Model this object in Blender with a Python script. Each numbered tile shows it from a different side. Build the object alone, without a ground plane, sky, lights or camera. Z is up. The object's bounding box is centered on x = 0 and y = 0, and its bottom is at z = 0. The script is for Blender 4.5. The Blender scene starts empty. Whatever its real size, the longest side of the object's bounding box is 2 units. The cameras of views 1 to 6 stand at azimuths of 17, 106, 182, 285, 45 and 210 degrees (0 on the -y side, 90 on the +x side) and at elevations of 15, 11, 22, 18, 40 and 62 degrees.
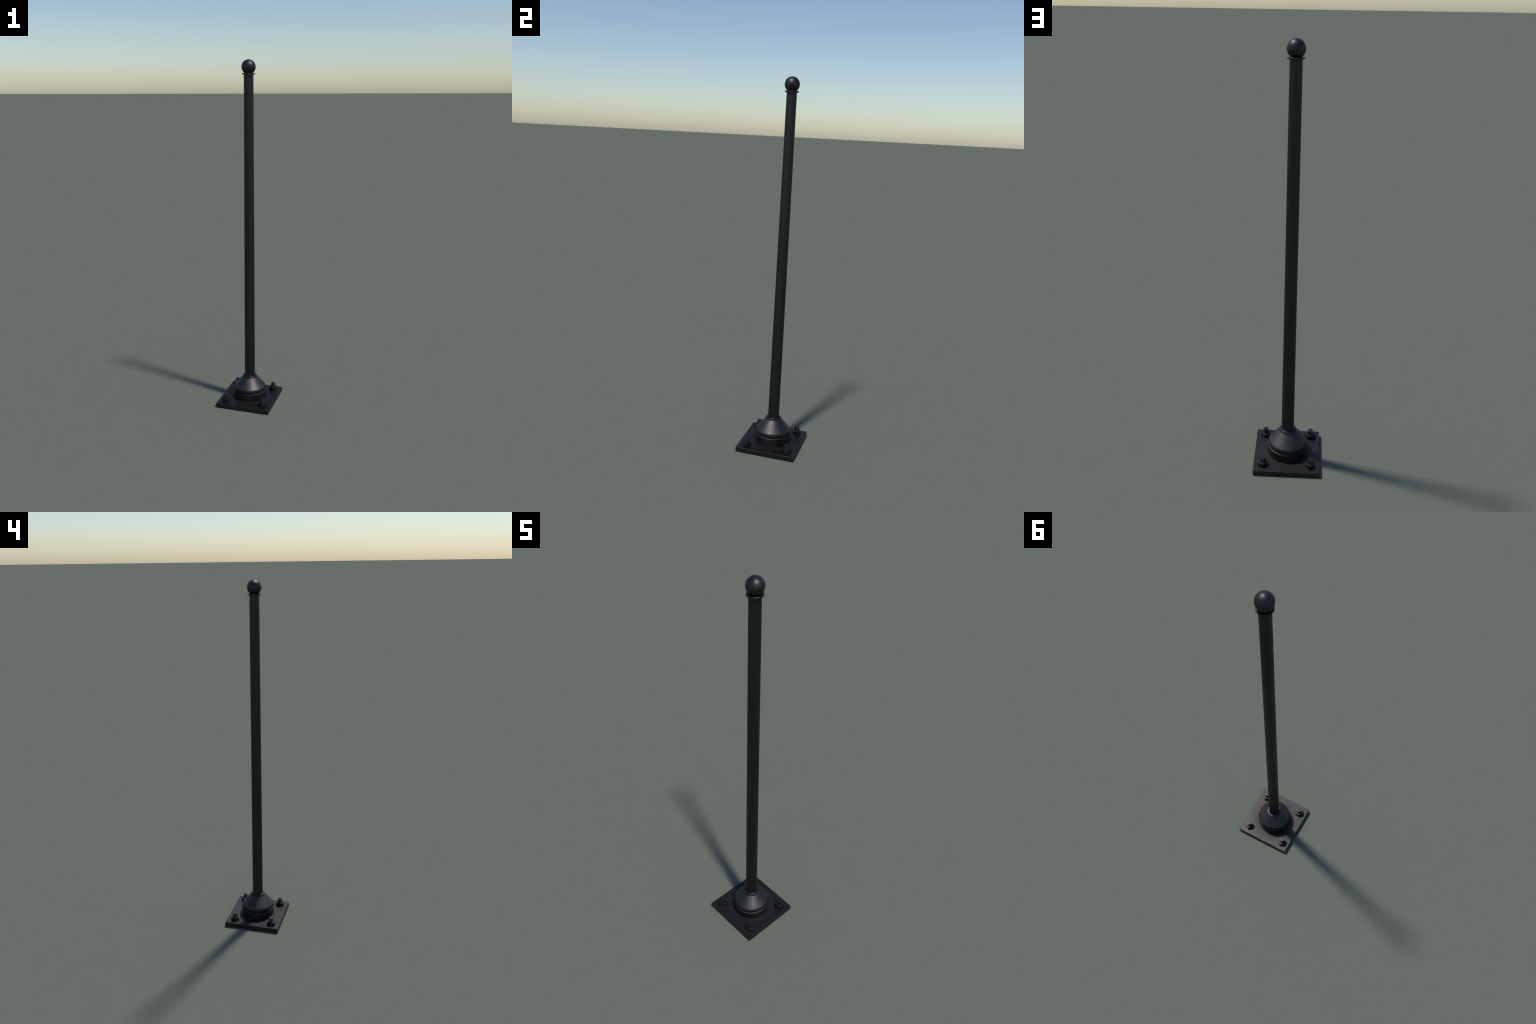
import bpy, bmesh, math
from mathutils import Vector, Matrix

# ------------------------------------------------------------------ sizes (metres)
SIDES = 16                      # facets of every turned part, a corner on +x
PLATE_HALF, PLATE_TOP = 0.1621, 0.0252
BOLT_X, BOLT_Y = 0.1160, 0.1125
STUD_R, STUD_TOP = 0.0130, 0.0700
NUT_R, NUT_TOP = 0.0257, 0.0465
BALL_R = 0.0389
BALL_Z = 2.0 - BALL_R
EDGE = 0.0014                   # width of the rounded edges


# ------------------------------------------------------------------ materials
def paint(name, base, tint, rough, rough_var, dirt=None, scuffs=0.16):
    """Blackened iron: dark base, faint cloudy tint, roughness smudges and fine scratches."""
    m = bpy.data.materials.new(name)
    m.use_nodes = True
    nt = m.node_tree
    N, L = nt.nodes, nt.links
    bsdf = N["Principled BSDF"]
    co = N.new("ShaderNodeTexCoord").outputs["Object"]

    def noise(scale, detail=4.0, rgh=0.55, vec=None, dist=0.0):
        n = N.new("ShaderNodeTexNoise")
        n.inputs["Scale"].default_value = scale
        n.inputs["Detail"].default_value = detail
        n.inputs["Roughness"].default_value = rgh
        n.inputs["Distortion"].default_value = dist
        L.new(vec or co, n.inputs["Vector"])
        return n.outputs["Fac"]

    def rng(v, a, b, c, d):
        r = N.new("ShaderNodeMapRange")
        r.interpolation_type = 'SMOOTHSTEP'
        r.inputs["From Min"].default_value = a
        r.inputs["From Max"].default_value = b
        r.inputs["To Min"].default_value = c
        r.inputs["To Max"].default_value = d
        L.new(v, r.inputs["Value"])
        return r.outputs["Result"]

    def math_(op, a, b):
        n = N.new("ShaderNodeMath")
        n.operation = op
        for i, v in enumerate((a, b)):
            if isinstance(v, (int, float)):
                n.inputs[i].default_value = v
            else:
                L.new(v, n.inputs[i])
        return n.outputs[0]

    mix = N.new("ShaderNodeMix")
    mix.data_type = 'RGBA'
    mix.inputs["A"].default_value = (*base, 1)
    mix.inputs["B"].default_value = (*tint, 1)
    L.new(rng(noise(14), 0.35, 0.75, 0.0, 1.0), mix.inputs["Factor"])
    colour = mix.outputs["Result"]

    # smudges on two scales make the sheen uneven; sparse scuffs make small dull marks
    smudge = math_('ADD', rng(noise(22, 5), 0.3, 0.7, -rough_var, rough_var),
                   rng(noise(120, 3, 0.6), 0.35, 0.7, -rough_var * 0.4, rough_var * 0.4))
    scuff = math_('MULTIPLY', rng(noise(210, 2, 0.5, dist=1.2), 0.57, 0.64, 0.0, 1.0),
                  rng(noise(34, 2), 0.50, 0.60, 0.0, 1.0))
    roughness = math_('ADD', math_('ADD', smudge, rough), math_('MULTIPLY', scuff, scuffs))

    if dirt:
        # dry grime on the plate, in a ring round the pedestal: dull rather than dark
        vl = N.new("ShaderNodeVectorMath")
        vl.operation = 'MULTIPLY'
        vl.inputs[1].default_value = (1, 1, 0)
        L.new(co, vl.inputs[0])
        ln = N.new("ShaderNodeVectorMath")
        ln.operation = 'LENGTH'
        L.new(vl.outputs[0], ln.inputs[0])
        wob = math_('ADD', ln.outputs["Value"], rng(noise(18), 0.3, 0.7, -0.012, 0.012))
        fac = rng(wob, 0.105, 0.165, 1.0, 0.0)
        dm = N.new("ShaderNodeMix")
        dm.data_type = 'RGBA'
        dm.inputs["B"].default_value = (*dirt[0], 1)
        L.new(colour, dm.inputs["A"])
        L.new(fac, dm.inputs["Factor"])
        colour = dm.outputs["Result"]
        roughness = math_('ADD', roughness, math_('MULTIPLY', fac, dirt[1]))

    L.new(colour, bsdf.inputs["Base Color"])
    L.new(roughness, bsdf.inputs["Roughness"])
    bsdf.inputs["Metallic"].default_value = 1.0
    bump = N.new("ShaderNodeBump")
    bump.inputs["Strength"].default_value = 0.06
    bump.inputs["Distance"].default_value = 0.0008
    L.new(noise(160, 4), bump.inputs["Height"])
    L.new(bump.outputs["Normal"], bsdf.inputs["Normal"])
    return m


BLACK = (0.050, 0.050, 0.051)
BROWN = (0.054, 0.051, 0.049)
PAINT = paint("black_iron", BLACK, BROWN, 0.47, 0.03)
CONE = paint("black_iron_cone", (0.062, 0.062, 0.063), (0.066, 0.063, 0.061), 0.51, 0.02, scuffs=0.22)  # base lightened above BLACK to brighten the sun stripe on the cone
PLATE = paint("black_iron_plate", (0.048, 0.048, 0.049), (0.051, 0.049, 0.047), 0.455, 0.025, dirt=((0.048, 0.046, 0.045), 0.11))
POLE = paint("black_iron_pole", BLACK, (0.053, 0.051, 0.050), 0.48, 0.03)
BALL = paint("black_iron_ball", (0.052, 0.052, 0.053), (0.054, 0.053, 0.052), 0.46, 0.01)
WORN = paint("worn_brown_edge", (0.051, 0.045, 0.043), (0.044, 0.040, 0.038), 0.60, 0.05)


# ------------------------------------------------------------------ helpers
def finish(name, bm, mats, parent, sharp=40):
    bmesh.ops.recalc_face_normals(bm, faces=bm.faces)
    for f in bm.faces:
        f.smooth = True
    for e in bm.edges:
        e.smooth = not (len(e.link_faces) == 2 and e.calc_face_angle(0) > math.radians(sharp))
    me = bpy.data.meshes.new(name)
    bm.to_mesh(me)
    bm.free()
    for m in mats:
        me.materials.append(m)
    ob = bpy.data.objects.new(name, me)
    bpy.context.scene.collection.objects.link(ob)
    ob.parent = parent
    w = ob.modifiers.new("weighted", 'WEIGHTED_NORMAL')
    w.keep_sharp = True
    w.weight = 80
    return ob


def lathe(name, profile, mats, parent, sides=SIDES, sharp=40):
    """Turn a closed-off profile of (radius, z, material of the band that starts here) about z."""
    bm = bmesh.new()
    rings = []
    for r, z, _ in profile:
        rings.append([bm.verts.new((r * math.cos(2 * math.pi * k / sides), r * math.sin(2 * math.pi * k / sides), z))
                      for k in range(sides)])
    for (a, b, p) in zip(rings, rings[1:], profile):
        for k in range(sides):
            j = (k + 1) % sides
            f = bm.faces.new((a[k], a[j], b[j], b[k]))
            f.material_index = p[2]
    bm.faces.new(list(reversed(rings[0])))
    bm.faces.new(rings[-1])
    return finish(name, bm, mats, parent, sharp)


def tilt_normals(ob, elevations):
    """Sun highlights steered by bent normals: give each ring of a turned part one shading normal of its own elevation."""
    ob.modifiers.clear()
    me = ob.data
    for e in me.edges:
        e.use_edge_sharp = False
    normals = []
    for v in me.vertices:
        el = math.radians(elevations[v.index // SIDES])
        az = math.atan2(v.co.y, v.co.x)
        normals.append((math.cos(el) * math.cos(az), math.cos(el) * math.sin(az), math.sin(el)))
    me.normals_split_custom_set_from_vertices(normals)


def add_rounded_prism(bm, outline, z0, z1, bevel, low_bevel=0.0):
    """Upright prism whose top (and, if asked, bottom) edge is chamfered; chamfers get material 1."""
    c = Vector((sum(p[0] for p in outline), sum(p[1] for p in outline))) / len(outline)

    def ring(inset, z):
        vs = []
        for p in outline:
            d = Vector(p) - c
            vs.append(bm.verts.new((*(c + d * (1 - inset / d.length)), z)))
        return vs
    rows = [ring(low_bevel * 1.3, z0)]
    if low_bevel:
        rows.append(ring(0, z0 + low_bevel))
    rows += [ring(0, z1 - bevel), ring(bevel * 0.5, z1 - bevel * 0.3), ring(bevel * 1.5, z1)]
    n = len(outline)
    for i, (a, b) in enumerate(zip(rows, rows[1:])):
        for k in range(n):
            f = bm.faces.new((a[k], a[(k + 1) % n], b[(k + 1) % n], b[k]))
            f.material_index = 1 if i >= len(rows) - 3 else 0
    bm.faces.new(list(reversed(rows[0])))
    bm.faces.new(rows[-1])


# ------------------------------------------------------------------ the bollard
post = bpy.data.objects.new("bollard_post", None)
bpy.context.scene.collection.objects.link(post)
post["label"] = "tall slim black iron post with ball top on bolted square plate"
post["category"] = "street bollard"

# square plate with clipped corners and worn upper edge
h, c = PLATE_HALF, 0.0016
square = [(h, -h + c), (h, h - c), (h - c, h), (-h + c, h), (-h, h - c), (-h, -h + c), (-h + c, -h), (h - c, -h)]
bm = bmesh.new()
add_rounded_prism(bm, square, 0.0, PLATE_TOP, EDGE * 1.3, EDGE)
plate = finish("base_plate", bm, [PLATE, WORN], post)

# drum standing on the plate
drum = lathe("pedestal_drum", [
    (0.0990, PLATE_TOP - 0.002, 0), (0.0990, 0.0690, 1), (0.0978, 0.0708, 1),
    (0.0945, 0.0726, 0), (0.0860, 0.0738, 0), (0.0400, 0.0745, 0)], [PAINT, WORN], post)

# cone with an undercut rim above the drum
cone = lathe("pedestal_cone", [
    (0.0860, 0.0705, 0), (0.0905, 0.0742, 0), (0.0938, 0.0765, 0), (0.0958, 0.0805, 0), (0.0960, 0.0900, 0),
    (0.0948, 0.0946, 0), (0.0915, 0.0982, 0), (0.0868, 0.1033, 0), (0.0440, 0.1515, 0), (0.0395, 0.1560, 0), (0.0300, 0.1575, 0)],
    [CONE, WORN], post, sharp=60)
tilt_normals(cone, [-60, -40, -28, -6, 0, 16, 43, 48, 48, 48, 80])

# ring closing the top of the cone, filleted against the pole
collar = lathe("pole_collar", [
    (0.0385, 0.1530, 0), (0.0412, 0.1540, 0), (0.0424, 0.1556, 1), (0.0424, 0.1592, 1), (0.0414, 0.1607, 1),
    (0.0398, 0.1611, 0), (0.0332, 0.1611, 0), (0.0321, 0.1616, 0), (0.0313, 0.1628, 0), (0.0295, 0.1632, 0)],
    [PAINT, WORN], post, sharp=60)

# slightly tapering pole
pole = lathe("tapered_pole", [(0.0310, 0.150, 0), (0.0310, 0.170, 0), (0.0285, 1.120, 0), (0.0266, 1.921, 0), (0.0266, 1.9245, 0)], [POLE], post)

# thin flange under the ball
flange = lathe("cap_flange", [
    (0.0300, 1.9218, 0), (0.0352, 1.9220, 0), (0.0362, 1.9229, 0), (0.0362, 1.9278, 0), (0.0352, 1.9287, 0), (0.0200, 1.9292, 0)],
    [PAINT, WORN], post)

# ball, running into a short neck
prof = [(0.0225, 1.9265, 0), (0.0235, 1.9300, 0)]
rows = 22
a0 = -math.acos(0.0248 / BALL_R)
for i in range(rows + 1):
    a = a0 + (math.pi / 2 - 0.03 - a0) * i / rows
    prof.append((BALL_R * math.cos(a), BALL_Z + BALL_R * math.sin(a) + (0.00002 if i == rows else 0), 0))
ball = lathe("ball_finial", prof, [BALL], post, sides=32, sharp=75)

# anchor bolts: a stud with a hexagonal nut, each nut turned its own way
stud0 = lathe("anchor_bolt", [
    (STUD_R, PLATE_TOP - 0.003, 0), (STUD_R, NUT_TOP, 0), (STUD_R, STUD_TOP - 0.0008, 0),
    (STUD_R - 0.0002, STUD_TOP - 0.0002, 0), (STUD_R - 0.0008, STUD_TOP, 0), (STUD_R * 0.5, STUD_TOP + 0.0001, 0)], [PAINT], post)
tilt_normals(stud0, [13, 13, 13, 45, 88, 90])
nb = bmesh.new()
add_rounded_prism(nb, [(NUT_R * math.cos(t * math.pi / 3), NUT_R * math.sin(t * math.pi / 3)) for t in range(6)],
                  PLATE_TOP - 0.001, NUT_TOP, 0.0012, 0.0012)
nut0 = finish("hex_nut", nb, [PAINT, WORN], stud0)
spots = [((BOLT_X, BOLT_Y), 36), ((BOLT_X, -BOLT_Y), 18), ((-BOLT_X, -BOLT_Y), 54), ((-BOLT_X, BOLT_Y), 16)]
for i, ((x, y), turn) in enumerate(spots):
    stud, nut = (stud0, nut0) if i == 0 else (stud0.copy(), nut0.copy())
    if i:
        bpy.context.scene.collection.objects.link(stud)
        bpy.context.scene.collection.objects.link(nut)
        nut.parent = stud
    stud.location = (x, y, 0)
    nut.rotation_euler = (0, 0, math.radians(turn))
